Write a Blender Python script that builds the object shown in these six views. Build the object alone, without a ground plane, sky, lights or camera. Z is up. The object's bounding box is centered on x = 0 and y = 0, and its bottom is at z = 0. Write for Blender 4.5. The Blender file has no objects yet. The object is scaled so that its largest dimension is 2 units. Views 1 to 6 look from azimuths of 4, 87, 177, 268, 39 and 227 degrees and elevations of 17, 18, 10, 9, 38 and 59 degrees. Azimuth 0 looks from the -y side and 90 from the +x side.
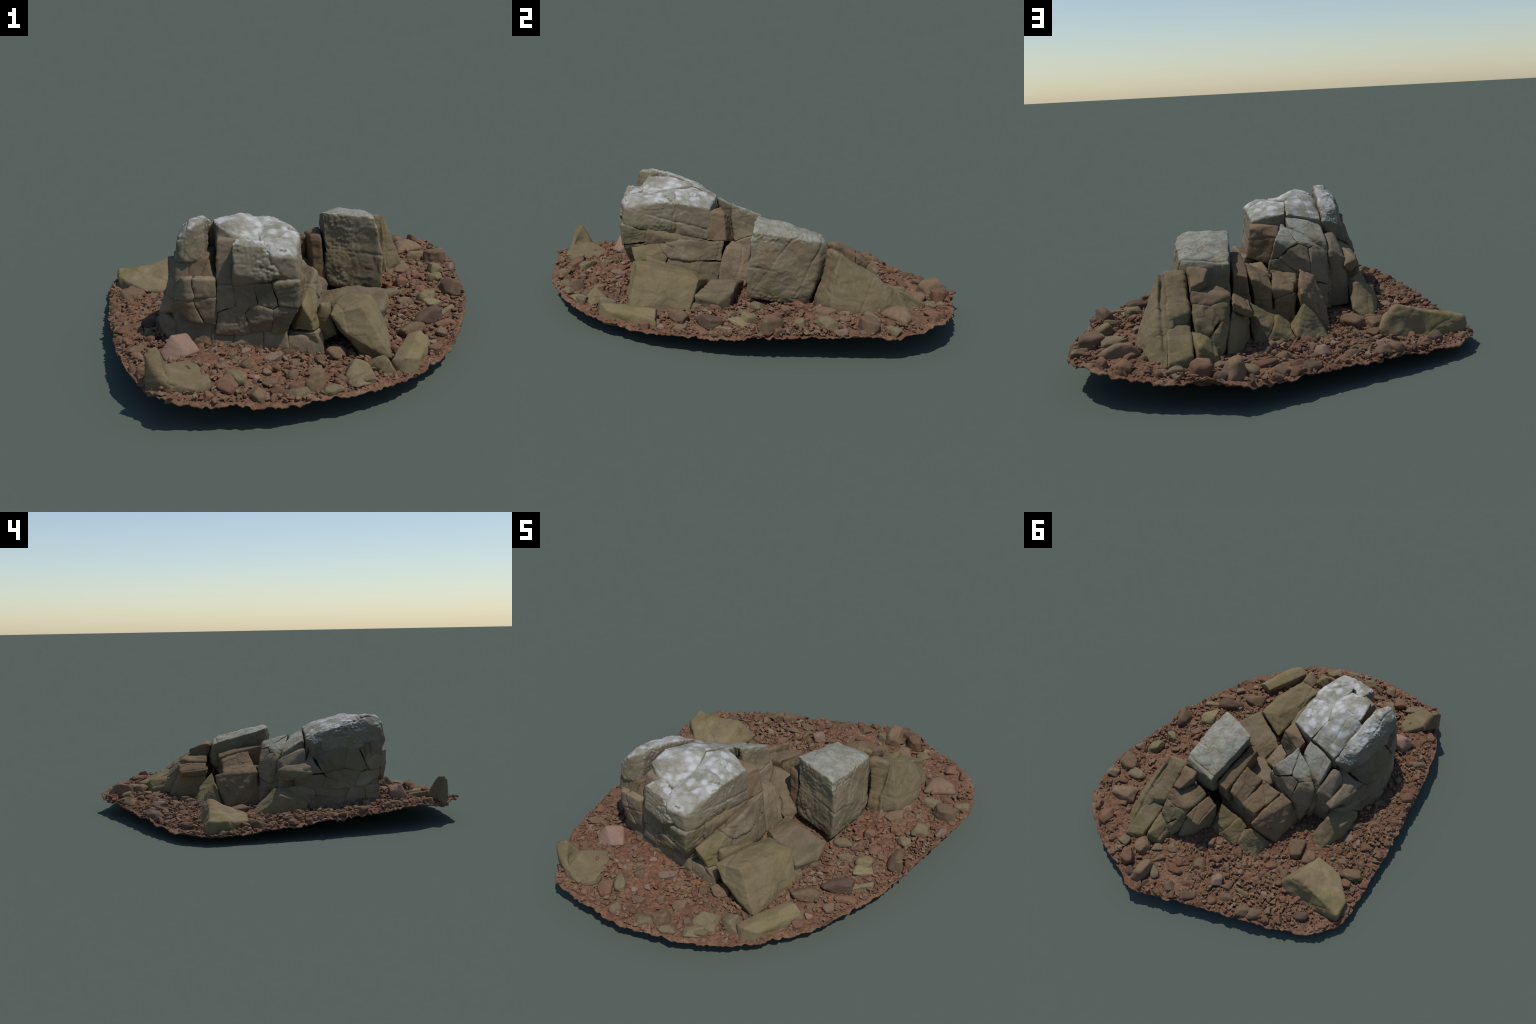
import bpy, bmesh, math
import numpy as np
from mathutils import Vector, Matrix

# ---------------------------------------------------------------------------
#  A weathered sandstone outcrop: tilted, jointed blocks standing in a patch of
#  red stony soil.  Bedding dips toward +y, joints run along y and along x.
# ---------------------------------------------------------------------------
RNG = np.random.default_rng(41)
scene = bpy.context.scene

# ----------------------------------------------------------------- noise
def _hash(ix, iy, iz, seed):
    h = (ix.astype(np.int64) * 374761393 + iy.astype(np.int64) * 668265263
         + iz.astype(np.int64) * 2147483647 + seed * 1274126177) & 0xffffffff
    h = ((h ^ (h >> 13)) * 1274126177) & 0xffffffff
    h = ((h ^ (h >> 16)) * 2246822519) & 0xffffffff
    return (h ^ (h >> 15)) & 0xffffffff

def noise3(p, seed=0):
    """smooth value noise in -1..1 for an (n,3) array"""
    i = np.floor(p); f = p - i; i = i.astype(np.int64)
    w = f * f * f * (f * (f * 6 - 15) + 10)
    out = 0.0
    for dx in (0, 1):
        for dy in (0, 1):
            for dz in (0, 1):
                v = _hash(i[:, 0] + dx, i[:, 1] + dy, i[:, 2] + dz, seed) / 2147483648.0 - 1.0
                out = out + v * (w[:, 0] if dx else 1 - w[:, 0]) * (w[:, 1] if dy else 1 - w[:, 1]) * (w[:, 2] if dz else 1 - w[:, 2])
    return out

def fbm(p, octaves=4, seed=0, gain=0.5):
    a, s, out = 1.0, 1.0, 0.0
    for o in range(octaves):
        out = out + a * noise3(p * s + 17.3 * o, seed + o)
        a *= gain; s *= 2.03
    return out

def cells(p, seed=0):
    """Worley noise: distance to nearest and second nearest feature point"""
    i = np.floor(p).astype(np.int64); f1 = np.full(len(p), 9.0); f2 = np.full(len(p), 9.0)
    for dx in (-1, 0, 1):
        for dy in (-1, 0, 1):
            for dz in (-1, 0, 1):
                c = i + np.array([dx, dy, dz])
                q = np.stack([_hash(c[:, 0], c[:, 1], c[:, 2], seed + k) / 4294967296.0 for k in (0, 1, 2)], 1)
                d = np.linalg.norm(c + q - p, axis=1)
                m = d < f1
                f2 = np.where(m, f1, np.minimum(f2, d)); f1 = np.where(m, d, f1)
    return f1, f2

# ----------------------------------------------------------------- materials
def nodes_of(name):
    m = bpy.data.materials.new(name); m.use_nodes = True
    nt = m.node_tree; nt.nodes.clear()
    out = nt.nodes.new('ShaderNodeOutputMaterial')
    bs = nt.nodes.new('ShaderNodeBsdfPrincipled')
    bs.inputs['Roughness'].default_value = 0.9
    bs.inputs['Specular IOR Level'].default_value = 0.15
    nt.links.new(bs.outputs[0], out.inputs[0])
    return m, nt, bs

def add(nt, typ, **inp):
    n = nt.nodes.new(typ)
    for k, v in inp.items():
        if hasattr(n, k) and k not in n.inputs:
            setattr(n, k, v)
    return n

def tex_noise(nt, vec, scale, detail=4, rough=0.55, dist=0.0):
    n = nt.nodes.new('ShaderNodeTexNoise')
    n.inputs['Scale'].default_value = scale; n.inputs['Detail'].default_value = detail
    n.inputs['Roughness'].default_value = rough; n.inputs['Distortion'].default_value = dist
    nt.links.new(vec, n.inputs['Vector'])
    return n.outputs['Fac']

def ramp(nt, fac, stops, interp='EASE'):
    r = nt.nodes.new('ShaderNodeValToRGB'); r.color_ramp.interpolation = interp
    el = r.color_ramp.elements
    while len(el) < len(stops): el.new(0.5)
    for e, (pos, c) in zip(el, stops):
        e.position = pos; e.color = (c, c, c, 1) if isinstance(c, (int, float)) else (*c, 1)
    nt.links.new(fac, r.inputs[0])
    return r.outputs[0]

def mixc(nt, fac, a, b, blend='MIX'):
    m = nt.nodes.new('ShaderNodeMix'); m.data_type = 'RGBA'; m.blend_type = blend
    for val, idx in ((fac, 0), (a, 6), (b, 7)):
        if hasattr(val, 'is_output'): nt.links.new(val, m.inputs[idx])
        elif isinstance(val, (int, float)): m.inputs[idx].default_value = val
        else: m.inputs[idx].default_value = (*val, 1)
    return m.outputs[2]

def mathn(nt, op, a, b=0.0):
    m = nt.nodes.new('ShaderNodeMath'); m.operation = op; m.use_clamp = False
    for val, idx in ((a, 0), (b, 1)):
        if hasattr(val, 'is_output'): nt.links.new(val, m.inputs[idx])
        else: m.inputs[idx].default_value = val
    return m.outputs[0]

def bump(nt, bs, height, dist=0.002, strength=0.6):
    b = nt.nodes.new('ShaderNodeBump'); b.inputs['Distance'].default_value = dist
    b.inputs['Strength'].default_value = strength
    nt.links.new(height, b.inputs['Height']); nt.links.new(b.outputs[0], bs.inputs['Normal'])

def sandstone(name, dark, mid, pale, lichen=0.0, crust=0.0, jitter=0.25):
    """brown-olive sandstone; lichen = white bloom on the faces that look up,
    crust = pale green-grey crust round it"""
    m, nt, bs = nodes_of(name)
    geo = nt.nodes.new('ShaderNodeNewGeometry')
    tc = nt.nodes.new('ShaderNodeTexCoord'); vec = tc.outputs['Object']
    big = tex_noise(nt, vec, 7.0, 5, 0.55, 0.6)
    col = ramp(nt, big, [(0.32, dark), (0.5, mid), (0.68, pale)])
    # iron-red and olive stains
    st = ramp(nt, tex_noise(nt, vec, 4.3, 3, 0.5), [(0.50, 0.0), (0.70, 1.0)])
    col = mixc(nt, mathn(nt, 'MULTIPLY', st, 0.5), col, (mid[0] * 0.95, mid[1] * 1.04, mid[2] * 0.72))
    st2 = ramp(nt, tex_noise(nt, vec, 9.1, 3, 0.5), [(0.55, 0.0), (0.75, 1.0)])
    col = mixc(nt, mathn(nt, 'MULTIPLY', st2, 0.45), col, (mid[0] * 1.12, mid[1] * 0.92, mid[2] * 0.86))
    oi = nt.nodes.new('ShaderNodeObjectInfo')
    var = nt.nodes.new('ShaderNodeMapRange'); nt.links.new(oi.outputs['Random'], var.inputs[0])
    var.inputs[3].default_value = 1 - jitter * 0.5; var.inputs[4].default_value = 1 + jitter * 0.5
    hv = nt.nodes.new('ShaderNodeHueSaturation'); nt.links.new(var.outputs[0], hv.inputs['Value'])
    nt.links.new(col, hv.inputs['Color']); col = hv.outputs[0]
    grain = tex_noise(nt, vec, 160.0, 4, 0.6)
    col = mixc(nt, 0.30, col, ramp(nt, grain, [(0.3, 0.35), (0.7, 0.65)]), 'OVERLAY')
    if lichen > 0:
        sep = nt.nodes.new('ShaderNodeSeparateXYZ'); nt.links.new(geo.outputs['Normal'], sep.inputs[0])
        up = sep.outputs['Z']
        rag = tex_noise(nt, vec, 11.0, 4, 0.6)
        edge = mathn(nt, 'ADD', up, mathn(nt, 'MULTIPLY', mathn(nt, 'SUBTRACT', rag, 0.5), 0.9))
        # height limits the crust to the exposed upper part of the blocks
        pos = nt.nodes.new('ShaderNodeSeparateXYZ'); nt.links.new(geo.outputs['Position'], pos.inputs[0])
        hi = ramp(nt, mathn(nt, 'ADD', pos.outputs['Z'], mathn(nt, 'MULTIPLY', mathn(nt, 'SUBTRACT', rag, 0.5), 0.16)),
                  [(0.34, 0.0), (0.44, 1.0)])
        if crust > 0:
            cm = mathn(nt, 'MULTIPLY', ramp(nt, edge, [(0.22, 0.12), (0.62, 1.0)]), hi)
            ccol = ramp(nt, tex_noise(nt, vec, 13.0, 3, 0.5), [(0.28, (0.225, 0.194, 0.158)), (0.48, (0.250, 0.236, 0.180)), (0.62, (0.275, 0.278, 0.220)), (0.8, (0.255, 0.245, 0.165))])
            ccol = mixc(nt, 0.45, ccol, ramp(nt, tex_noise(nt, vec, 90.0, 4, 0.65), [(0.3, 0.3), (0.7, 0.68)]), 'OVERLAY')
            col = mixc(nt, mathn(nt, 'MULTIPLY', cm, crust), col, ccol)
        # soft round blooms of white, merging into patches
        vo = nt.nodes.new('ShaderNodeTexVoronoi'); vo.feature = 'SMOOTH_F1'; vo.inputs['Scale'].default_value = 25.0
        nt.links.new(vec, vo.inputs['Vector'])
        spot = ramp(nt, vo.outputs['Distance'], [(0.15, 1.0), (0.50, 0.0)])
        patch = ramp(nt, tex_noise(nt, vec, 9.0, 2, 0.5), [(0.40, 0.0), (0.62, 1.0)])
        bloom = mathn(nt, 'MINIMUM', mathn(nt, 'ADD', mathn(nt, 'MULTIPLY', spot, 0.85), mathn(nt, 'MULTIPLY', patch, 0.5)), 1.0)
        wm = mathn(nt, 'MULTIPLY', mathn(nt, 'MULTIPLY', ramp(nt, edge, [(0.45, 0.0), (0.85, 1.0)]), hi), bloom)
        wm = mathn(nt, 'MULTIPLY', wm, ramp(nt, pos.outputs['Z'], [(0.42, 0.30), (0.54, 1.0)]))
        col = mixc(nt, mathn(nt, 'MULTIPLY', wm, lichen), col, (0.50, 0.492, 0.478))
    nt.links.new(col, bs.inputs['Base Color'])
    bump(nt, bs, tex_noise(nt, vec, 210.0, 5, 0.65), 0.0022, 0.6)
    return m

def loose_stone(name, per_island=False):
    """stones range from red-brown through tan to olive, one tint each"""
    m, nt, bs = nodes_of(name)
    tc = nt.nodes.new('ShaderNodeTexCoord'); vec = tc.outputs['Object']
    if per_island:
        r = nt.nodes.new('ShaderNodeNewGeometry').outputs['Random Per Island']
        stops = [(0.0, (0.138, 0.076, 0.048)), (0.3, (0.195, 0.104, 0.064)), (0.6, (0.185, 0.113, 0.070)),
                 (0.82, (0.205, 0.132, 0.085)), (0.94, (0.180, 0.138, 0.080)), (1.0, (0.235, 0.165, 0.118))]
    else:
        r = nt.nodes.new('ShaderNodeObjectInfo').outputs['Random']
        stops = [(0.0, (0.19, 0.088, 0.052)), (0.3, (0.215, 0.112, 0.068)), (0.55, (0.205, 0.130, 0.078)),
                 (0.75, (0.215, 0.155, 0.088)), (0.9, (0.235, 0.130, 0.092)), (1.0, (0.225, 0.185, 0.092))]
    col = ramp(nt, r, stops, 'LINEAR')
    n = tex_noise(nt, vec, 22.0 if per_island else 9.0, 4, 0.55)
    col = mixc(nt, 0.5, col, ramp(nt, n, [(0.3, 0.34), (0.7, 0.66)]), 'OVERLAY')
    g = tex_noise(nt, vec, 190.0, 3, 0.6)
    col = mixc(nt, 0.3, col, ramp(nt, g, [(0.3, 0.36), (0.7, 0.64)]), 'OVERLAY')
    nt.links.new(col, bs.inputs['Base Color'])
    bump(nt, bs, g, 0.0018, 0.5)
    return m

def red_soil(name):
    m, nt, bs = nodes_of(name)
    tc = nt.nodes.new('ShaderNodeTexCoord'); vec = tc.outputs['Object']
    col = ramp(nt, tex_noise(nt, vec, 6.0, 5, 0.6), [(0.3, (0.140, 0.071, 0.042)), (0.5, (0.188, 0.099, 0.059)), (0.7, (0.218, 0.133, 0.086))])
    vo = nt.nodes.new('ShaderNodeTexVoronoi'); vo.inputs['Scale'].default_value = 75.0
    nt.links.new(vec, vo.inputs['Vector'])
    bw = nt.nodes.new('ShaderNodeRGBToBW'); nt.links.new(vo.outputs['Color'], bw.inputs[0])
    col = mixc(nt, 0.55, col, ramp(nt, bw.outputs[0], [(0.15, 0.32), (0.85, 0.66)]), 'OVERLAY')
    col = mixc(nt, 0.4, col, ramp(nt, tex_noise(nt, vec, 170.0, 4, 0.6), [(0.3, 0.3), (0.7, 0.7)]), 'OVERLAY')
    nt.links.new(col, bs.inputs['Base Color'])
    h = mathn(nt, 'ADD', tex_noise(nt, vec, 130.0, 5, 0.7), mathn(nt, 'MULTIPLY', vo.outputs['Distance'], -1.0))
    bump(nt, bs, h, 0.004, 0.8)
    return m

M_WHITE = sandstone('lichened_sandstone', (0.140, 0.112, 0.074), (0.190, 0.153, 0.104), (0.230, 0.192, 0.135), 1.0, 0.9, 0.1)
M_CRUST = sandstone('crusted_sandstone', (0.13, 0.105, 0.066), (0.18, 0.148, 0.095), (0.22, 0.185, 0.125), 0.55, 1.0, 0.1)
M_TAN = sandstone('tan_sandstone', (0.140, 0.107, 0.068), (0.190, 0.147, 0.097), (0.230, 0.182, 0.124))
M_OLIVE = sandstone('olive_sandstone', (0.140, 0.110, 0.060), (0.188, 0.147, 0.082), (0.225, 0.180, 0.106))
M_BROWN = sandstone('brown_sandstone', (0.130, 0.092, 0.053), (0.175, 0.123, 0.073), (0.21, 0.155, 0.094))
M_PINK = sandstone('pink_sandstone', (0.210, 0.132, 0.095), (0.250, 0.158, 0.116), (0.28, 0.185, 0.14))
M_STONE = loose_stone('stone_tints')
M_GRAVEL = loose_stone('gravel_tints', True)
M_SOIL = red_soil('red_soil')

# ----------------------------------------------------------------- objects
root = bpy.data.objects.new('rock_outcrop', None)
scene.collection.objects.link(root)
root["label"] = "weathered jointed sandstone outcrop with white lichen in red stony soil"
root["category"] = "rock"

def new_object(name, mesh, mat, parent=root):
    ob = bpy.data.objects.new(name, mesh)
    scene.collection.objects.link(ob)
    ob.parent = parent
    if mat and not mesh.materials: mesh.materials.append(mat)
    return ob

def verts_of(me):
    a = np.empty(len(me.vertices) * 3); me.vertices.foreach_get('co', a); return a.reshape(-1, 3)

def normals_of(me):
    a = np.empty(len(me.vertices) * 3); me.vertices.foreach_get('normal', a); return a.reshape(-1, 3)

def set_verts(me, a):
    me.vertices.foreach_set('co', np.ascontiguousarray(a).ravel()); me.update()

def smooth_shade(me):
    me.polygons.foreach_set('use_smooth', np.ones(len(me.polygons), bool)); me.update()

def hull_bmesh(pts):
    bm = bmesh.new()
    for p in pts: bm.verts.new(p)
    r = bmesh.ops.convex_hull(bm, input=bm.verts)
    junk = list({g for g in r['geom_interior'] + r['geom_unused'] if isinstance(g, bmesh.types.BMVert)})
    if junk: bmesh.ops.delete(bm, geom=junk, context='VERTS')
    return bm

def cut(bm, co, no):
    """keep the part of a closed convex mesh behind the plane"""
    g = bm.verts[:] + bm.edges[:] + bm.faces[:]
    bmesh.ops.bisect_plane(bm, geom=g, plane_co=co, plane_no=no, clear_outer=True, dist=1e-5)
    edges = [e for e in bm.edges if e.is_boundary]
    if edges: bmesh.ops.holes_fill(bm, edges=edges, sides=0)

BED = Vector((0.05, 0.30, 0.95)).normalized()

def weather(bm, name, mat, seed, voxel=0.005, soften=6, rough=0.007, pits=0.0, cracks=(), dents=(), grow=0.002, strata=0.0016):
    """turn a sharp polyhedron into weathered stone"""
    me = bpy.data.meshes.new(name); bm.to_mesh(me); bm.free()
    ob = new_object(name, me, mat)
    md = ob.modifiers.new('voxels', 'REMESH'); md.mode = 'VOXEL'; md.voxel_size = voxel
    sm = ob.modifiers.new('worn_edges', 'SMOOTH'); sm.factor = 0.5; sm.iterations = soften
    dg = bpy.context.evaluated_depsgraph_get()
    me2 = bpy.data.meshes.new_from_object(ob.evaluated_get(dg))
    ob.modifiers.clear(); ob.data = me2; bpy.data.meshes.remove(me)
    me2.name = name
    if not me2.materials: me2.materials.append(mat)
    p = verts_of(me2); n = normals_of(me2)
    if len(p) == 0: return ob
    d = grow + rough * 0.75 * fbm(p * 6.0, 2, seed) 
    # broken facets: flat lumps with sharp changes of slope
    f1, f2 = cells(p * 11.0 + 3.7 * seed, seed)
    d += rough * 0.9 * (0.45 - f1)
    d += rough * 0.22 * fbm(p * 32.0, 3, seed + 5)
    # flaked ledges: plateaus a few millimetres deep with short steps between
    q = fbm(p * np.array([8.0, 8.0, 11.0]) + 5.1 * seed, 3, seed + 12, 0.4) * 2.2
    fr = np.clip((q - np.floor(q) - 0.45) / 0.10, 0, 1)
    d += rough * 0.24 * (np.floor(q) + fr * fr * (3 - 2 * fr))
    if strata:
        s = p @ np.array(BED) + 0.006 * fbm(p * 7, 2, seed + 2)
        g = noise3(np.stack([s * 55, p[:, 0] * 2.5, p[:, 1] * 2.5], 1), seed + 9)
        side = 1 - np.abs(n @ np.array(BED)) 
        d -= strata * 1.6 * side * np.clip(g - 0.15, 0, 1)
    if pits:
        k1, k2 = cells(p * 75.0, seed + 3)
        mask = np.clip(fbm(p * 9.0, 2, seed + 8) * 1.6 + 0.35, 0, 1)
        d += pits * mask * np.clip(0.5 - k1, -0.2, 0.5) * 2
    for co, no, wid, dep in cracks:
        no = np.array(no, float); no /= np.linalg.norm(no)
        dist = (p - np.array(co)) @ no + 0.006 * fbm(p * 14, 3, seed + 21)
        fade = np.clip(0.75 + 0.8 * fbm(p * 8, 2, seed + 31), 0, 1)
        d -= dep * fade * np.exp(-(dist / wid) ** 2)
    for co, rad, dep in dents:
        d -= dep * np.exp(-(((p - np.array(co)) ** 2).sum(1)) / rad ** 2)
    set_verts(me2, p + n * d[:, None])
    smooth_shade(me2)
    return ob

def chip(bm, seed, count, depth):
    r = np.random.default_rng(seed)
    for _ in range(count):
        d = r.normal(size=3); d /= np.linalg.norm(d)
        co = np.array([v.co[:] for v in bm.verts])
        h = co @ d; ext = h.max() - h.min()
        k = h.max() - ext * depth * r.uniform(0.4, 1.0)
        cut(bm, Vector(d * k), Vector(d))

_seed = [100]
def block(name, pts, mat=M_TAN, chips=4, chip_depth=0.06, **kw):
    _seed[0] += 7
    bm = hull_bmesh(pts); chip(bm, _seed[0], chips, chip_depth)
    # every block has a hairline or two along the bedding or the joints
    r = np.random.default_rng(_seed[0] + 1); c = np.mean(np.array(pts), axis=0)
    kw['cracks'] = list(kw.get('cracks', ()))
    for base in ((0.05, 0.30, 0.95), (0.95, 0.25, 0.1), (0.1, 0.9, -0.3)):
        if r.random() < 0.6:
            kw['cracks'].append((c + r.normal(size=3) * 0.03, np.array(base) + r.normal(size=3) * 0.18, 0.0032, 0.0035))
    return weather(bm, name, mat, _seed[0], **kw)

def jointed(name, pts, seeds, mat=M_TAN, gap=0.0, squash=1.0, **kw):
    """a rock mass broken by joints into one piece round each seed point"""
    obs = []
    for i, s in enumerate(seeds):
        _seed[0] += 7
        bm = hull_bmesh(pts); s = Vector(s)
        for j, t in enumerate(seeds):
            if i == j: continue
            t = Vector(t); nrm = (t - s); nrm.z *= squash ** 2
            mid = (s + t) * 0.5; nrm.normalize()
            cut(bm, mid - nrm * gap, nrm)
            if len(bm.verts) < 4: break
        if len(bm.verts) < 4: bm.free(); continue
        obs.append(weather(bm, name, mat[i % len(mat)] if isinstance(mat, (list, tuple)) else mat, _seed[0], **kw))
    return obs

def prism(top, z):
    """a top outline carried straight down to height z"""
    return list(top) + [(x, y, z) for x, y, _ in top]

# ----------------------------------------------------------------- ground form
RIM = [(0.450, -0.744, .078), (0.266, -0.872, .092), (0.084, -0.947, .088), (-0.095, -0.984, .093), (-0.287, -0.996, .120),
       (-0.352, -0.986, .125), (-0.424, -0.882, .112), (-0.500, -0.770, .117), (-0.573, -0.597, .115), (-0.619, -0.427, .107),
       (-0.690, -0.199, .087), (-0.730, -0.012, .070), (-0.782, 0.214, .050), (-0.787, 0.398, .044), (-0.701, 0.526, .050),
       (-0.596, 0.603, .060), (-0.426, 0.700, .073), (-0.273, 0.774, .078), (-0.088, 0.878, .080), (0.081, 0.969, .090),
       (0.155, 0.998, .095), (0.286, 0.963, .110), (0.470, 0.916, .110), (0.591, 0.860, .122), (0.668, 0.807, .130),
       (0.737, 0.717, .125), (0.784, 0.595, .113), (0.788, 0.403, .112), (0.775, 0.191, .112), (0.778, 0.020, .107),
       (0.735, -0.172, .088), (0.679, -0.375, .075), (0.597, -0.541, .064)]
# a few heights inside the patch: soil banks up against the front and sags behind
INNER = [(-0.10, -0.62, .134), (-0.10, -0.71, .126), (0.01, -0.66, .099), (-0.14, -0.81, .098), (0.18, -0.60, .074), (-0.30, -0.68, .136),
         (-0.44, -0.45, .128), (-0.46, -0.25, .105), (-0.42, 0.10, .075), (-0.23, 0.28, .062), (-0.10, 0.45, .068), (0.08, 0.52, .070),
         (0.24, 0.72, .082), (0.40, 0.82, .092), (0.55, 0.55, .126), (0.44, 0.26, .118), (0.45, -0.02, .105), (0.44, -0.30, .082), (0.62, 0.20, .122), (0.60, -0.15, .094),
         (0.42, -0.58, .065), (0.25, -0.05, .120), (0.30, -0.70, .085), (-0.55, 0.30, .048), (0.0, -0.2, .12), (0.2, 0.2, .11)]

def make_surface(ctrl):
    c = np.array(ctrl, float); k = np.linalg.norm(c[:, None, :2] - c[None, :, :2], axis=2)
    a = np.block([[k + 0.0 * np.eye(len(c)), np.ones((len(c), 1))], [np.ones((1, len(c))), np.zeros((1, 1))]])
    a[:len(c), :len(c)] -= 0.02 * np.eye(len(c))
    w = np.linalg.solve(a, np.append(c[:, 2], 0))
    def f(x, y):
        x = np.atleast_1d(np.asarray(x, float)); y = np.atleast_1d(np.asarray(y, float))
        d = np.sqrt((x[:, None] - c[None, :, 0]) ** 2 + (y[:, None] - c[None, :, 1]) ** 2)
        return d @ w[:-1] + w[-1]
    return f
ground_z = make_surface(RIM + INNER)

def rim_curve(samples):
    """closed Catmull-Rom through the rim points"""
    c = np.array(RIM)[:, :2]; n = len(c); t = np.linspace(0, n, samples, endpoint=False)
    i = t.astype(int); f = (t - i)[:, None]
    p0, p1, p2, p3 = (c[(i + k) % n] for k in (-1, 0, 1, 2))
    return 0.5 * (2 * p1 + (p2 - p0) * f + (2 * p0 - 5 * p1 + 4 * p2 - p3) * f ** 2 + (3 * p1 - p0 - 3 * p2 + p3) * f ** 3)

_rc = rim_curve(720); _ra = np.arctan2(_rc[:, 1], _rc[:, 0]); _o = np.argsort(_ra)
_ra, _rr = _ra[_o], np.linalg.norm(_rc, axis=1)[_o]
def rim_radius(a):
    return np.interp(a, _ra, _rr, period=2 * math.pi)

def build_soil():
    nr, na = 170, 900
    a = np.linspace(0, 2 * math.pi, na, endpoint=False)
    R = rim_radius(a)
    ca = np.stack([np.cos(a), np.sin(a), np.zeros(na)], 1)
    R = R - 0.002 + 0.006 * fbm(ca * 22, 3, 3) + 0.005 * noise3(ca * 75, 9)
    rho = np.linspace(0.12, 1, nr)
    x = (rho[:, None] * (R * np.cos(a))[None]).ravel(); y = (rho[:, None] * (R * np.sin(a))[None]).ravel()
    z = ground_z(x, y)
    p = np.stack([x, y, np.zeros_like(x)], 1)
    f1, f2 = cells(p * 34, 5); g1, g2 = cells(p * 80, 15)
    lump = 0.007 * fbm(p * 9, 3, 2) + 0.010 * np.clip(0.55 - f1, 0, 1) * np.clip(0.6 + fbm(p * 4, 2, 8), 0, 1.2) + 0.005 * (0.5 - g1) + 0.0015 * fbm(p * 160, 2, 4)
    edge = np.repeat(np.clip((rho - 0.97) / 0.03, 0, 1), na)
    aa = np.tile(ca, (nr, 1))
    # the torn border: curls up and down in small waves
    lump = lump + edge * (0.009 * noise3(aa * 11, 16) + 0.006 * noise3(aa * 38, 6) - 0.003 + 0.005 * noise3(aa * 95, 7))
    z = z + lump
    V = np.stack([x, y, z], 1)
    # a thin underside closes the patch
    for rr, dz in ((1.0, -.004), (.97, -.007), (.8, -.012), (.5, -.012), (.12, -.012)):
        xx, yy = rr * R * np.cos(a), rr * R * np.sin(a)
        top = z[-na:] if rr > .99 else ground_z(xx, yy) - .004
        V = np.concatenate([V, np.stack([xx, yy, top + dz], 1)])
    i, j = np.meshgrid(np.arange(nr + 4) * na, np.arange(na), indexing='ij'); k = (j + 1) % na
    faces = np.stack([i + j, i + na + j, i + na + k, i + k], -1).reshape(-1, 4)
    me = bpy.data.meshes.new('soil'); me.from_pydata(V.tolist(), [], faces.tolist())
    smooth_shade(me)
    return new_object('soil', me, M_SOIL)
build_soil()

# ----------------------------------------------------------------- the main tower
FINE = dict(voxel=0.0042, soften=12)
# right-hand ridge of the white cap
block('capstone', [(-.05, -.60, .38), (.085, -.615, .385), (.088, -.20, .318), (-.09, -.17, .33),
      (.02, -.64, .500), (-.03, -.605, .508), (.082, -.60, .47), (.10, -.42, .40), (.085, -.40, .50), (.062, -.195, .468),
      (-.09, -.165, .497), (-.10, -.285, .535), (-.02, -.46, .530), (.03, -.40, .540), (.05, -.53, .512), (-.05, -.22, .52)],
      M_WHITE, 5, .04, pits=.0035, rough=.007, cracks=[((.05, -.55, .46), (0, .25, .97), .004, .004), ((-.02, -.55, .49), (.85, -.5, 0), .008, .008)], **FINE)
# hollowed slab in the middle of the cap
block('capstone', [(-.202, -.520, .565), (-.165, -.505, .574), (-.226, -.40, .550), (-.134, -.386, .572), (-.10, -.288, .545), (-.015, -.47, .525),
      (-.205, -.522, .53), (-.13, -.545, .52), (-.045, -.535, .505), (-.20, -.53, .36), (-.03, -.54, .36), (-.22, -.40, .36), (-.08, -.29, .36)],
      M_WHITE, 3, .03, pits=.003, rough=.007, dents=[((-.095, -.455, .56), .045, .010), ((-.02, -.50, .52), .03, .012)], **FINE)
block('capstone', [(-.228, -.397, .549), (-.136, -.383, .571), (-.10, -.28, .540), (-.092, -.163, .497), (-.245, -.170, .460), (-.18, -.27, .535),
      (-.252, -.39, .52), (-.258, -.18, .43), (-.25, -.39, .32), (-.25, -.18, .32), (-.09, -.17, .32)],
      M_WHITE, 2, .03, rough=.006, **FINE)
# block standing in front of the hollow, with the crusted face
block('capstone', [(-.142, -.608, .523), (-.13, -.59, .532), (-.035, -.615, .512), (-.03, -.56, .515), (-.12, -.52, .522), (-.135, -.63, .42),
      (-.01, -.632, .40), (0.01, -.55, .38), (-.14, -.60, .365), (-.10, -.50, .40), (0.03, -.625, .42)],
      M_WHITE, 3, .05, pits=.006, rough=.006, **FINE)
block('rock_block', [(-.203, -.548, .520), (-.13, -.555, .520), (-.12, -.50, .53), (-.20, -.50, .53), (-.203, -.580, .345), (-.13, -.585, .345), (-.2, -.5, .345), (-.12, -.5, .345), (-.2, -.568, .45)], M_TAN, 1)
# detached pillar slab on the left
block('capstone', [(-.285, -.555, .570), (-.252, -.49, .580), (-.262, -.40, .563), (-.256, -.20, .480), (-.258, -.165, .452), (-.316, -.198, .335), (-.330, -.215, .42),
      (-.332, -.269, .500), (-.338, -.42, .530), (-.335, -.560, .520), (-.328, -.592, .45), (-.245, -.545, .445), (-.362, -.49, .415), (-.366, -.34, .402), (-.252, -.50, .52),
      (-.30, -.50, .580), (-.262, -.21, .36), (-.355, -.53, .45), (-.36, -.40, .47)],
      M_WHITE, 3, .03, pits=.004, rough=.009, dents=[((-.35, -.50, .46), .025, .008)], **FINE)
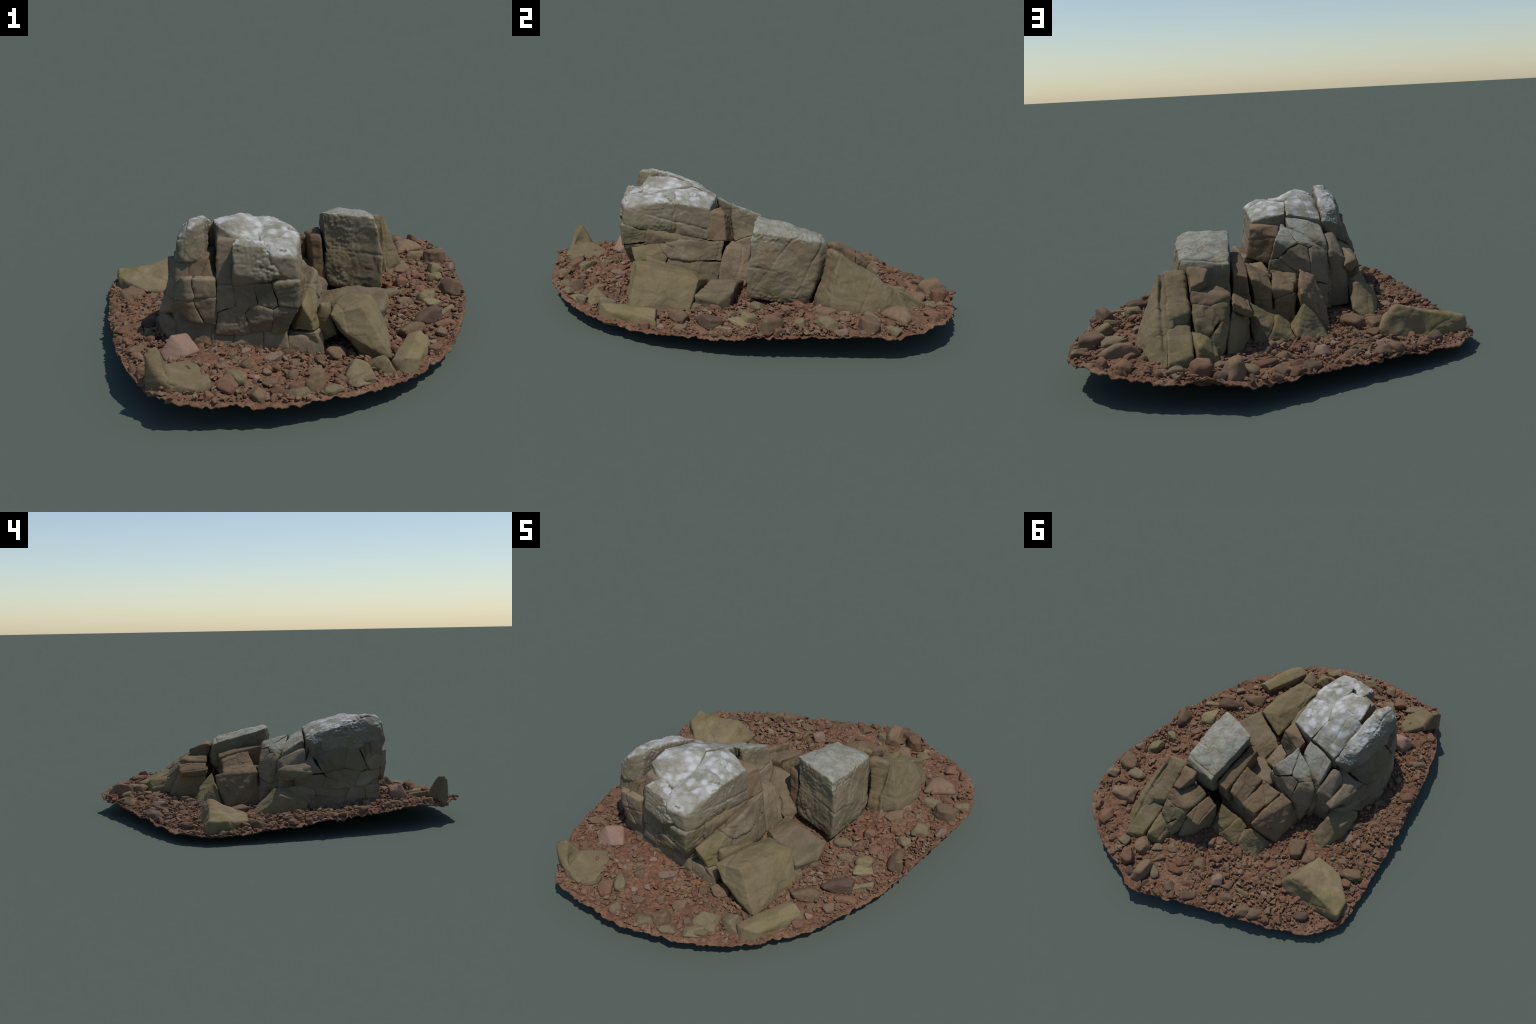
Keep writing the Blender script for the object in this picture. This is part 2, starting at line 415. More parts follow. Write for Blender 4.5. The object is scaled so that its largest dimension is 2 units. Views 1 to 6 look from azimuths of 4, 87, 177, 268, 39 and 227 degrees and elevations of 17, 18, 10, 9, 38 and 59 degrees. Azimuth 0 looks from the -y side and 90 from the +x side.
# lower steps of the middle rib, going down behind
block('rock_block', [(-.092, -.158, .485), (-.243, -.165, .452), (-.266, -.035, .370), (-.183, -.056, .400), (-.10, -.10, .452),
      (-.27, -.03, .25), (-.26, .03, .10), (-.09, -.1, .10), (-.25, -.16, .10), (-.16, .04, .12)],
      M_CRUST, 3, .04, pits=.006, rough=.006, **FINE)
jointed('rock_block', [(-.068, -.092, .462), (-.030, .058, .420), (-.18, -.062, .405), (-.145, .024, .392), (-.218, -.012, .372), (-.250, -.012, .342), (-.255, .008, .240), (-.160, .084, .322),
        (-.006, .050, .345), (.006, .058, .29), (-.028, .088, .09), (-.240, .085, .10), (.02, -.08, .09), (-.22, -.06, .10), (-.205, .06, .28)],
        [(-.07, -.0, .39), (-.15, -.035, .39), (-.205, .02, .31), (-.13, .05, .33), (-.06, .06, .25), (-.15, .05, .15)],
        [M_CRUST, M_CRUST, M_TAN, M_TAN, M_TAN, M_TAN], rough=.009, voxel=.0042, soften=7)
# joint block at the back right of the cap
block('rock_block', [(.074, -.128, .448), (.094, -.118, .318), (.088, -.22, .312), (.066, -.20, .458), (-.064, -.150, .452), (-.05, -.10, .40), (.0, -.08, .29), (-.06, -.14, .29)],
      M_BROWN, 3, .05)

# front wall under the cap: small joint pieces
jointed('rock_block', [(-.20, -.585, .365), (-.03, -.612, .372), (.092, -.618, .388), (.092, -.615, .286), (.04, -.575, .185), (-.21, -.582, .175),
        (.10, -.40, .33), (.085, -.20, .318), (-.20, -.45, .375), (.09, -.3, .2), (-.2, -.3, .15), (.05, -.3, .15)],
        [(-.179, -.58, .311), (-.093, -.59, .318), (-.029, -.60, .322), (.050, -.60, .338), (-.15, -.58, .240), (-.050, -.59, .258), (.045, -.59, .250), (.06, -.40, .30), (-.1, -.40, .28)],
        [M_TAN, M_TAN, M_CRUST, M_CRUST, M_TAN, M_TAN, M_TAN], rough=.010, pits=.0025, soften=4, voxel=.0042)
jointed('rock_block', [(-.23, -.57, .19), (.04, -.565, .195), (.055, -.555, .08), (-.23, -.59, .10), (-.2, -.4, .2), (.05, -.4, .2), (.05, -.4, .08), (-.2, -.4, .08), (-.1, -.585, .15)],
        [(-.20, -.57, .16), (-.09, -.575, .155), (.012, -.56, .15)], M_TAN, rough=.005)
block('rock_slab', [(.173, -.526, .153), (.047, -.543, .156), (.178, -.54, .06), (.05, -.552, .07), (.15, -.35, .17), (.05, -.40, .17), (.15, -.35, .06), (.05, -.4, .06)], M_TAN, 2, .03,
      cracks=[((.13, -.54, .1), (1, 0, 0), .003, .003)])
# left front pieces below the pillar
jointed('rock_block', [(-.315, -.605, .395), (-.205, -.592, .385), (-.365, -.565, .268), (-.30, -.592, .225), (-.205, -.585, .205), (-.39, -.48, .38), (-.39, -.48, .25), (-.2, -.40, .40), (-.2, -.40, .2)],
        [(-.318, -.585, .350), (-.250, -.59, .352), (-.250, -.58, .285), (-.300, -.58, .265), (-.37, -.50, .32), (-.24, -.45, .3)],
        M_TAN, rough=.007, pits=.002)
jointed('rock_block', [(-.345, -.570, .44), (-.24, -.555, .455), (-.345, -.575, .375), (-.21, -.565, .37), (-.39, -.48, .44), (-.39, -.48, .37), (-.22, -.42, .46), (-.22, -.42, .36)],
        [(-.335, -.555, .420), (-.27, -.55, .410), (-.235, -.55, .395), (-.32, -.47, .41)], [M_TAN, M_BROWN, M_BROWN, M_TAN], rough=.005)
block('rock_block', [(-.36, -.545, .26), (-.21, -.56, .24), (-.37, -.55, .10), (-.21, -.575, .10), (-.4, -.42, .24), (-.2, -.4, .24), (-.4, -.42, .1), (-.2, -.4, .1)], M_TAN, 5, .08, rough=.008)

# west wall: courses of flat pieces, leaning out toward the foot
jointed('rock_block', [(-.330, -.215, .350), (-.366, -.34, .405), (-.362, -.49, .415), (-.355, -.565, .400), (-.425, -.455, .215), (-.408, -.32, .300), (-.398, -.10, .280), (-.345, -.15, .338), (-.372, -.55, .25),
        (-.25, -.2, .4), (-.25, -.5, .4), (-.25, -.1, .2), (-.25, -.5, .2), (-.40, -.1, .2), (-.43, -.33, .2), (-.402, -.44, .325)],
        [(-.39, -.29, .345), (-.39, -.435, .335), (-.37, -.525, .345), (-.36, -.15, .315), (-.42, -.36, .262), (-.40, -.20, .225), (-.40, -.50, .245), (-.40, -.30, .215)],
        M_TAN, squash=1.9, rough=.010, soften=7)
block('rock_block', [(-.380, -.005, .302), (-.357, -.033, .232), (-.405, -.20, .285), (-.345, -.168, .335), (-.36, -.06, .322), (-.40, -.12, .25), (-.33, -.02, .27), (-.30, -.15, .25)], M_TAN, 3, .05, rough=.006)
jointed('rock_block', [(-.425, -.46, .215), (-.40, -.10, .215), (-.34, -.02, .20), (-.43, -.33, .21), (-.47, -.30, .095), (-.43, -.47, .10), (-.36, -.56, .10), (-.36, -.56, .21), (-.40, -.05, .09), (-.25, -.05, .2), (-.25, -.5, .2), (-.25, -.3, .08)],
        [(-.43, -.30, .185), (-.44, -.27, .125), (-.41, -.42, .155), (-.39, -.12, .165), (-.39, -.52, .16)], M_TAN, squash=1.6, rough=.009)
block('rock_block', [(-.30, -.16, .40), (-.262, -.16, .41), (-.27, -.02, .34), (-.34, -.05, .30), (-.35, -.01, .10), (-.26, .0, .10), (-.34, -.16, .30), (-.3, -.16, .1)], M_TAN, 4, .06)
block('rock_block', [(-.372, .008, .206), (-.456, -.019, .176), (-.445, -.16, .135), (-.345, -.10, .20), (-.388, .13, .066), (-.43, .13, .06), (-.475, -.02, .08), (-.350, .11, .10), (-.355, .02, .08), (-.46, -.17, .08), (-.40, .09, .115)],
      M_OLIVE, 4, .06, rough=.006)

# ----------------------------------------------------------------- east side steps
jointed('rock_slab', [(.100, -.575, .285), (.148, -.33, .335), (.100, -.125, .318), (.152, -.152, .125), (.182, -.277, .172), (.152, -.50, .240), (.140, -.553, .215), (.175, -.53, .09), (.06, -.5, .25), (.05, -.15, .3), (.05, -.15, .1), (.05, -.5, .1), (.17, -.3, .1)],
        [(.13, -.52, .21), (.14, -.26, .285), (.15, -.29, .19), (.15, -.52, .13)], [M_OLIVE, M_TAN, M_TAN, M_OLIVE], squash=1.7, rough=.008,
        cracks=[((.14, -.25, .25), (.1, .35, .94), .004, .005), ((.15, -.17, .2), (.2, 1, -.1), .004, .004)])
block('rock_slab', [(.163, -.496, .266), (.20, -.40, .235), (.178, -.285, .188), (.21, -.31, .19), (.195, -.49, .248), (.15, -.3, .1), (.22, -.3, .1), (.15, -.48, .1), (.22, -.5, .15)], M_OLIVE, 2, .04)
block('boulder', [(.198, -.555, .246), (.312, -.525, .268), (.424, -.558, .075), (.365, -.240, .212), (.432, -.285, .07), (.270, -.275, .228), (.205, -.205, .16),
      (.225, -.54, .185), (.325, -.545, .07), (.25, -.3, .07), (.21, -.50, .252), (.42, -.42, .13), (.26, -.566, .172), (.34, -.568, .125)], M_OLIVE, 1, .02, voxel=.0045)
block('boulder', [(.215, -.197, .168), (.225, -.045, .155), (.440, -.085, .183), (.402, -.255, .150), (.33, -.07, .19), (.425, -.11, .05), (.385, -.245, .06), (.16, -.17, .06), (.16, -.03, .06), (.44, -.15, .13), (.16, -.165, .150), (.165, -.03, .145)], M_TAN, 3, .04, rough=.009)
block('rock_block', [(.104, -.122, .292), (.025, -.092, .300), (.078, .004, .262), (.0, .0, .26), (.152, -.028, .12), (.152, -.155, .12), (.03, -.15, .12), (.03, -.0, .12), (.12, -.14, .24)], M_TAN, 2, .04)

# the second white-topped block
block('capstone', [(.424, -.028, .150), (.388, -.006, .455), (.335, .03, .480), (.172, .024, .472), (.16, .05, .462), (.357, .322, .398), (.168, .338, .380), (.205, .010, .165),
      (.388, .25, .10), (.402, .272, .176), (.17, .335, .26), (.32, .352, .26), (.25, .15, .46), (.385, .15, .425), (.42, -.012, .32), (.3, .1, .1), (.415, .12, .30), (.23, .25, .12), (.345, .34, .36)],
      M_CRUST, 1, .015, pits=.004, rough=.009, cracks=[((.40, .1, .27), (.1, .28, .95), .005, .005), ((.40, .22, .2), (0, .9, -.45), .005, .006)], **FINE)
block('rock_slab', [(.122, .034, .372), (.168, .030, .375), (.158, .308, .338), (.092, .308, .315), (.105, .18, .322), (.197, .018, .13), (.150, .022, .13), (.116, .275, .18), (.09, .3, .12), (.17, .3, .12)], M_BROWN, 2, .03, rough=.006)

# the fan of slabs behind it
block('rock_slab', [(.452, .388, .370), (.43, .375, .368), (.446, .572, .246), (.447, .62, .210), (.402, .78, .112), (.512, .365, .205), (.524, .345, .19), (.41, .280, .13), (.36, .350, .36),
      (.540, .512, .125), (.50, .70, .095), (.40, .80, .07), (.36, .33, .08), (.42, .28, .08), (.53, .36, .08)], M_OLIVE, 3, .03, rough=.007, voxel=.0045,
      cracks=[((.432, .45, .3), (1, .06, 0), .007, .014), ((.5, .6, .15), (.2, .8, -.5), .004, .004), ((.44, .36, .3), (.9, -.4, 0), .008, .006)])
block('rock_slab', prism([(.426, .369, .372), (.355, .340, .370), (.405, .595, .228), (.327, .545, .242)], .08), M_OLIVE, 2, .03, rough=.009, cracks=[((.424, .45, .3), (1, .06, 0), .005, .010)])
block('rock_slab', [(.412, .57, .222), (.325, .56, .205), (.398, .80, .125), (.385, .815, .07), (.310, .745, .135), (.312, .755, .06), (.41, .57, .06), (.32, .56, .06), (.40, .70, .178)], M_OLIVE, 3, .04, rough=.006)
block('rock_block', [(.333, .370, .382), (.252, .380, .376), (.266, .480, .345), (.322, .487, .328), (.33, .37, .25), (.26, .38, .28), (.30, .47, .25), (.33, .48, .25), (.27, .35, .36)], M_BROWN, 2, .04)
jointed('rock_block', [(.320, .500, .318), (.225, .380, .300), (.172, .377, .276), (.174, .518, .280), (.295, .545, .262), (.30, .60, .213), (.216, .620, .168), (.30, .40, .09), (.17, .40, .09), (.21, .64, .09), (.30, .64, .09), (.18, .56, .2), (.31, .4, .28)],
        [(.25, .46, .28), (.20, .50, .20), (.28, .58, .19), (.23, .58, .14)], [M_BROWN, M_OLIVE, M_OLIVE, M_OLIVE], rough=.009)
block('rock_slab', [(.286, .722, .155), (.224, .636, .124), (.222, .70, .112), (.315, .60, .175), (.30, .74, .07), (.22, .71, .06), (.22, .6, .06), (.31, .6, .06), (.25, .60, .165)], M_OLIVE, 2, .03)
block('rock_slab', [(.162, .378, .274), (.100, .376, .238), (.088, .532, .226), (.165, .542, .272), (.16, .385, .235), (.105, .38, .20), (.095, .53, .198), (.162, .54, .235)], M_BROWN, 2, .04, rough=.005)
block('rock_block', [(.165, .37, .25), (.105, .38, .22), (.135, .53, .20), (.165, .53, .24), (.135, .542, .08), (.18, .615, .06), (.10, .40, .06), (.2, .4, .06), (.2, .62, .06), (.19, .56, .15)], M_OLIVE, 2, .04)

# back rib between the two towers: two rows of slabs stepping down
block('rock_slab', [(.106, .135, .340), (.016, .112, .290), (-.002, .280, .252), (.080, .287, .303), (.10, .14, .1), (.02, .11, .1), (.012, .275, .12), (.08, .28, .12), (.04, .285, .2)], M_BROWN, 2, .03, rough=.010)
jointed('rock_slab', [(-.004, .118, .300), (-.110, .104, .276), (-.088, .278, .242), (-.004, .280, .252), (-.01, .11, .08), (-.11, .1, .08), (-.085, .275, .1), (0, .275, .1)],
        [(-.035, .20, .25), (-.09, .14, .26), (-.06, .24, .15)], M_BROWN, rough=.010)
block('rock_slab', [(-.122, .096, .298), (-.19, .095, .262), (-.208, .085, .165), (-.232, .255, .062), (-.112, .327, .240), (-.15, .30, .20), (-.12, .31, .07), (-.22, .10, .06), (-.11, .1, .1), (-.225, .2, .14)], M_BROWN, 2, .03, rough=.011)
jointed('rock_block', [(.095, .345, .222), (.003, .318, .152), (-.06, .318, .122), (-.075, .43, .070), (.008, .440, .080), (.085, .45, .07), (.10, .33, .06), (-.06, .32, .06), (.06, .42, .15), (.1, .4, .14)],
        [(.05, .37, .15), (-.03, .37, .10)], M_OLIVE, rough=.007)
block('rock_block', [(-.117, .337, .205), (-.212, .275, .062), (-.215, .405, .058), (-.078, .422, .082), (-.055, .34, .120), (-.15, .43, .05), (-.1, .3, .05), (-.17, .35, .15)], M_OLIVE, 3, .05, rough=.007)
# dark fill deep between the ribs
block('rock_block', [(-.05, .27, .15), (.15, .30, .2), (.15, .1, .2), (-.1, .1, .2), (.12, .36, .08), (-.08, .32, .08), (-.1, .1, .08), (.15, .1, .08)], M_BROWN, 2, .05, voxel=.008)
block('rock_wedge', [(.02, .02, .24), (.10, .035, .215), (.105, .13, .25), (-.03, .095, .275), (.145, -.02, .215), (.195, .0, .165), (.20, -.04, .12), (.15, -.05, .16), (.15, -.02, .08), (0, 0, .08), (0, .1, .08), (.12, .1, .08)], M_TAN, 2, .04, rough=.016)
block('rock_wedge', [(-.09, .05, .265), (-.21, .05, .20), (-.10, .13, .24), (-.21, .13, .14), (-.09, .05, .08), (-.22, .05, .08), (-.1, .13, .08), (-.22, .13, .08)], M_BROWN, 1, .04, rough=.012)
block('rock_block', [(-.2, -.2, .40), (.03, -.2, .40), (.03, -.5, .40), (-.2, -.5, .40), (-.2, -.1, .014), (.03, -.1, .014), (.03, -.5, .014), (-.2, -.5, .014)], M_BROWN, 0, voxel=.01, grow=.004)

# ----------------------------------------------------------------- big loose boulders
block('boulder', [(-.413, .410, .090), (-.478, .365, .170), (-.637, .332, .130), (-.765, .355, .108), (-.745, .268, .105), (-.470, .172, .085), (-.60, .160, .075), (-.765, .372, .03), (-.60, .42, .035), (-.45, .425, .035), (-.46, .17, .03), (-.74, .25, .03)],
      M_OLIVE, 2, .03, rough=.009, dents=[((-.58, .40, .09), .05, .015)])
block('boulder', [(.412, -.660, .118), (.462, -.672, .133), (.535, -.425, .135), (.572, -.425, .105), (.455, -.690, .060), (.505, -.655, .045), (.58, -.42, .06), (.50, -.42, .06), (.41, -.65, .05), (.51, -.64, .115), (.49, -.42, .12)], M_OLIVE, 2, .03, rough=.005)
block('boulder', [(.283, -.718, .150), (.331, -.659, .112), (.362, -.742, .075), (.250, -.758, .098), (.26, -.68, .09), (.30, -.77, .07), (.34, -.72, .12), (.33, -.65, .06), (.25, -.75, .05)], M_OLIVE, 4, .08, rough=.008)
# upright fin at the front left, with its flat foot
block('boulder', [(-.405, -.915, .235), (-.395, -.900, .250), (-.378, -.872, .246), (-.370, -.882, .245), (-.408, -.912, .15), (-.372, -.93, .17), (-.350, -.83, .165), (-.375, -.82, .15), (-.30, -.94, .115), (-.41, -.90, .08), (-.34, -.81, .1), (-.40, -.86, .19)], M_OLIVE, 1, .04, rough=.004, dents=[((-.34, -.89, .17), .035, .018)])
block('boulder', [(-.357, -.820, .162), (-.24, -.943, .132), (-.245, -.75, .128), (-.29, -.73, .135), (-.33, -.93, .152), (-.22, -.80, .118), (-.34, -.8, .08), (-.24, -.93, .08), (-.34, -.94, .08)], M_OLIVE, 2, .05, rough=.004)
block('boulder', [(-.357, -.675, .207), (-.310, -.612, .190), (-.262, -.668, .150), (-.393, -.700, .150), (-.30, -.70, .145), (-.37, -.62, .17), (-.36, -.72, .11), (-.27, -.64, .11), (-.37, -.61, .1), (-.31, -.655, .19)], M_PINK, 3, .05, rough=.004)
# ----------------------------------------------------------------- loose stones
def stone_shape(k):
    """one of a family of unit stones: a chipped, tapered, rounded block"""
    r = np.random.default_rng(900 + k)
    pts = []
    for sx in (-.5, .5):
        for sy in (-.5, .5):
            for sz in (-.5, .5):
                t = 1 - (0.45 * r.random() if sz > 0 else 0)
                pts.append((sx * t * r.uniform(.45, 1), sy * t * r.uniform(.45, 1), sz * r.uniform(.55, 1)))
    pts += [tuple(v) for v in r.uniform(-.55, .55, (4, 3))]
    bm = hull_bmesh(pts); chip(bm, 50 + k, 7, .20)
    ob = weather(bm, 'stone_shape', M_STONES['TAN'], 300 + k, voxel=.066, soften=1, rough=.0, grow=.025, strata=0)
    q = verts_of(ob.data); nn = normals_of(ob.data)
    set_verts(ob.data, q + nn * (.02 * fbm(q * 2.2, 2, k) + .008 * fbm(q * 7, 2, k + 3))[:, None])
    me = ob.data; bpy.data.objects.remove(ob)
    me.materials.clear()
    return me

def tinted(name, c, spread=0.3):
    return sandstone(name, tuple(v * .8 for v in c), c, tuple(v * 1.16 for v in c), 0, 0, spread)
M_STONES = {'RED': tinted('red_stone', (.190, .105, .066)), 'TAN': tinted('tan_stone', (.195, .130, .082)), 'OLIVE': tinted('olive_stone', (.200, .155, .092)),
            'PINK': tinted('pale_pink_stone', (.25, .168, .125)), 'YELLOW': tinted('yellow_olive_stone', (.228, .182, .102)), 'DARK': tinted('dark_stone', (.125, .082, .058))}
SHAPES = [stone_shape(k) for k in range(16)]
_coloured = {}
def stone_mesh(k, tint):
    if (k, tint) not in _coloured:
        me = SHAPES[k].copy(); me.name = 'stone'; me.materials.append(M_STONES[tint]); _coloured[(k, tint)] = me
    return _coloured[(k, tint)]

STONE_RNG = np.random.default_rng(7)
placed = []
def stone(x, y, w, d, h, yaw, tint, sink=0.28, tilt=0.16):
    r = STONE_RNG
    k = math.hypot(x, y) / (float(rim_radius(math.atan2(y, x))) - .5 * max(w, d) - .006)
    if k > 1: x, y = x / k, y / k
    ob = new_object('stone', stone_mesh(int(r.integers(16)), tint), None)
    z = float(ground_z(x, y)[0]) + h * (0.5 - sink)
    ob.matrix_local = (Matrix.Translation((x, y, z)) @ Matrix.Rotation(math.radians(yaw), 4, 'Z')
                       @ Matrix.Rotation(r.normal() * tilt, 4, 'X') @ Matrix.Rotation(r.normal() * tilt, 4, 'Y')
                       @ Matrix.Diagonal((w * 1.22, d * 1.22, h * 1.4, 1)))
    placed.append((x, y, max(w, d) * .5))

# stones that can be told apart: x, y, width, depth, height; turned to the two
# directions from which the patch was surveyed
for s in [(0.52, -0.084, 0.051, 0.024, 0.016), (0.599, -0.19, 0.167, 0.079, 0.052), (-0.619, 0.477, 0.083, 0.05, 0.032)]:
    stone(*s, 39.3 + STONE_RNG.normal() * 12, 'DARK')
for s in [(-0.233, -0.894, 0.101, 0.048, 0.031), (0.201, -0.856, 0.08, 0.045, 0.03), (0.374, -0.653, 0.08, 0.084, 0.055), (0.324, -0.783, 0.079, 0.045, 0.029), (0.447, 0.028, 0.096, 0.058, 0.038), (0.51, -0.027, 0.06, 0.033, 0.021), (0.626, 0.514, 0.101, 0.061, 0.04), (0.741, 0.602, 0.065, 0.053, 0.035), (0.626, 0.399, 0.045, 0.034, 0.022), (0.402, -0.261, 0.059, 0.048, 0.031), (0.534, 0.41, 0.082, 0.035, 0.023), (0.507, 0.37, 0.064, 0.035, 0.023), (0.462, 0.605, 0.038, 0.027, 0.018)]:
    stone(*s, 39.3 + STONE_RNG.normal() * 12, 'OLIVE')
for s in [(-0.476, -0.671, 0.036, 0.034, 0.022), (-0.215, -0.643, 0.043, 0.033, 0.021), (-0.1, -0.631, 0.034, 0.028, 0.018), (0.763, 0.38, 0.054, 0.043, 0.028), (-0.155, 0.648, 0.061, 0.067, 0.044), (0.004, -0.648, 0.109, 0.048, 0.031), (-0.169, -0.743, 0.025, 0.024, 0.016), (-0.178, -0.712, 0.025, 0.024, 0.016), (-0.023, -0.747, 0.033, 0.031, 0.021)]:
    stone(*s, 39.3 + STONE_RNG.normal() * 12, 'PINK')
for s in [(-0.413, -0.76, 0.052, 0.033, 0.022), (-0.14, -0.88, 0.066, 0.071, 0.046), (0.09, -0.846, 0.057, 0.046, 0.03), (0.021, -0.878, 0.049, 0.039, 0.025), (0.426, -0.705, 0.04, 0.03, 0.02), (0.652, -0.233, 0.099, 0.031, 0.02), (0.721, -0.049, 0.059, 0.024, 0.016), (0.65, 0.589, 0.056, 0.035, 0.023), (0.63, 0.798, 0.048, 0.055, 0.036), (0.287, 0.883, 0.08, 0.095, 0.062), (-0.06, 0.767, 0.071, 0.044, 0.028), (0.055, 0.762, 0.111, 0.048, 0.031), (0.518, 0.151, 0.062, 0.05, 0.033), (0.532, 0.043, 0.052, 0.033, 0.022), (0.447, -0.405, 0.041, 0.023, 0.015), (0.6, -0.479, 0.064, 0.053, 0.035), (-0.48, 0.476, 0.041, 0.039, 0.025), (-0.494, 0.619, 0.042, 0.03, 0.019), (-0.511, 0.495, 0.041, 0.039, 0.026), (-0.077, 0.672, 0.051, 0.029, 0.019), (0.545, 0.842, 0.039, 0.046, 0.03), (0.429, 0.87, 0.05, 0.038, 0.025), (0.529, 0.517, 0.037, 0.027, 0.017), (0.026, 0.926, 0.041, 0.03, 0.019), (0.106, 0.917, 0.041, 0.039, 0.025), (0.525, -0.622, 0.04, 0.03, 0.02), (0.566, -0.018, 0.034, 0.024, 0.016), (0.765, 0.106, 0.034, 0.041, 0.027), (0.565, 0.115, 0.044, 0.033, 0.022), (0.589, 0.248, 0.053, 0.034, 0.022)]:
    stone(*s, 39.3 + STONE_RNG.normal() * 12, 'RED')
for s in [(-0.488, -0.615, 0.107, 0.043, 0.028), (-0.096, -0.72, 0.05, 0.048, 0.031), (-0.001, -0.824, 0.057, 0.031, 0.02), (-0.038, -0.909, 0.049, 0.07, 0.039), (0.067, -0.757, 0.049, 0.047, 0.03), (0.148, -0.826, 0.088, 0.069, 0.045), (0.153, -0.73, 0.065, 0.046, 0.03), (0.221, -0.532, 0.075, 0.071, 0.046), (0.522, -0.318, 0.107, 0.071, 0.046), (0.726, 0.072, 0.085, 0.122, 0.068), (0.709, 0.49, 0.128, 0.095, 0.062), (0.589, 0.649, 0.132, 0.099, 0.064), (0.176, 0.89, 0.101, 0.116, 0.075), (-0.448, 0.661, 0.084, 0.07, 0.045), (-0.392, 0.708, 0.073, 0.06, 0.039), (-0.109, 0.825, 0.093, 0.044, 0.029), (-0.304, 0.6, 0.082, 0.039, 0.025), (0.482, 0.295, 0.054, 0.034, 0.022), (0.539, 0.321, 0.09, 0.051, 0.034), (0.646, 0.058, 0.052, 0.033, 0.021), (0.164, -0.591, 0.05, 0.039, 0.026), (0.213, -0.631, 0.033, 0.031, 0.02), (0.072, -0.66, 0.033, 0.031, 0.021), (0.536, -0.215, 0.033, 0.032, 0.021), (-0.223, 0.613, 0.03, 0.058, 0.024), (0.788, 0.473, 0.045, 0.034, 0.022), (-0.304, -0.754, 0.034, 0.024, 0.016), (0.239, -0.762, 0.048, 0.038, 0.025), (0.634, -0.316, 0.049, 0.039, 0.025), (0.554, -0.143, 0.025, 0.024, 0.016)]:
    stone(*s, 39.3 + STONE_RNG.normal() * 12, 'TAN')
for s in [(-0.121, -0.81, 0.058, 0.103, 0.047), (0.603, -0.013, 0.094, 0.065, 0.042), (0.668, 0.207, 0.053, 0.067, 0.042), (0.692, 0.327, 0.107, 0.068, 0.044), (0.361, 0.879, 0.04, 0.038, 0.025), (0.742, -0.136, 0.124, 0.032, 0.021)]:
    stone(*s, 39.3 + STONE_RNG.normal() * 12, 'YELLOW')
for s in [(0.045, 0.557, 0.053, 0.062, 0.032), (0.218, 0.927, 0.063, 0.062, 0.031), (-0.353, -0.504, 0.065, 0.064, 0.033), (-0.416, -0.432, 0.065, 0.063, 0.032), (-0.492, -0.361, 0.064, 0.063, 0.032), (-0.446, -0.382, 0.043, 0.042, 0.022), (-0.483, -0.292, 0.064, 0.052, 0.027), (-0.004, 0.4, 0.053, 0.052, 0.026)]:
    stone(*s, 226.7 + STONE_RNG.normal() * 12, 'DARK')
for s in [(0.117, 0.84, 0.052, 0.082, 0.042), (0.1, -0.912, 0.093, 0.057, 0.029), (0.301, -0.824, 0.082, 0.058, 0.029), (-0.812, 0.323, 0.051, 0.06, 0.03)]:
    stone(*s, 226.7 + STONE_RNG.normal() * 12, 'OLIVE')
for s in [(-0.51, -0.026, 0.052, 0.051, 0.026), (-0.391, 0.523, 0.041, 0.04, 0.021)]:
    stone(*s, 226.7 + STONE_RNG.normal() * 12, 'PINK')
for s in [(-0.122, 0.444, 0.063, 0.062, 0.031), (0.59, 0.071, 0.056, 0.055, 0.028), (0.548, 0.791, 0.065, 0.074, 0.038), (0.544, 0.684, 0.065, 0.053, 0.027), (-0.603, -0.444, 0.064, 0.063, 0.032), (-0.626, -0.256, 0.053, 0.052, 0.026), (-0.542, -0.178, 0.063, 0.041, 0.021), (-0.669, 0.18, 0.062, 0.061, 0.031), (-0.3, 0.489, 0.062, 0.051, 0.026), (-0.434, -0.823, 0.056, 0.066, 0.034), (-0.649, 0.036, 0.042, 0.041, 0.021), (-0.614, -0.05, 0.052, 0.041, 0.021), (-0.713, -0.156, 0.042, 0.041, 0.021), (-0.704, -0.072, 0.042, 0.051, 0.026), (-0.439, 0.323, 0.052, 0.061, 0.031), (-0.303, 0.375, 0.052, 0.041, 0.021), (-0.402, 0.418, 0.041, 0.04, 0.021), (0.06, 0.7, 0.052, 0.051, 0.026), (-0.538, -0.554, 0.054, 0.053, 0.027), (-0.672, -0.347, 0.043, 0.042, 0.021), (-0.536, 0.41, 0.041, 0.05, 0.026), (-0.54, 0.573, 0.051, 0.05, 0.025), (-0.731, 0.441, 0.061, 0.04, 0.02), (-0.724, 0.36, 0.041, 0.05, 0.025), (-0.221, 0.738, 0.051, 0.05, 0.026), (-0.046, 0.878, 0.052, 0.05, 0.026)]:
    stone(*s, 226.7 + STONE_RNG.normal() * 12, 'RED')
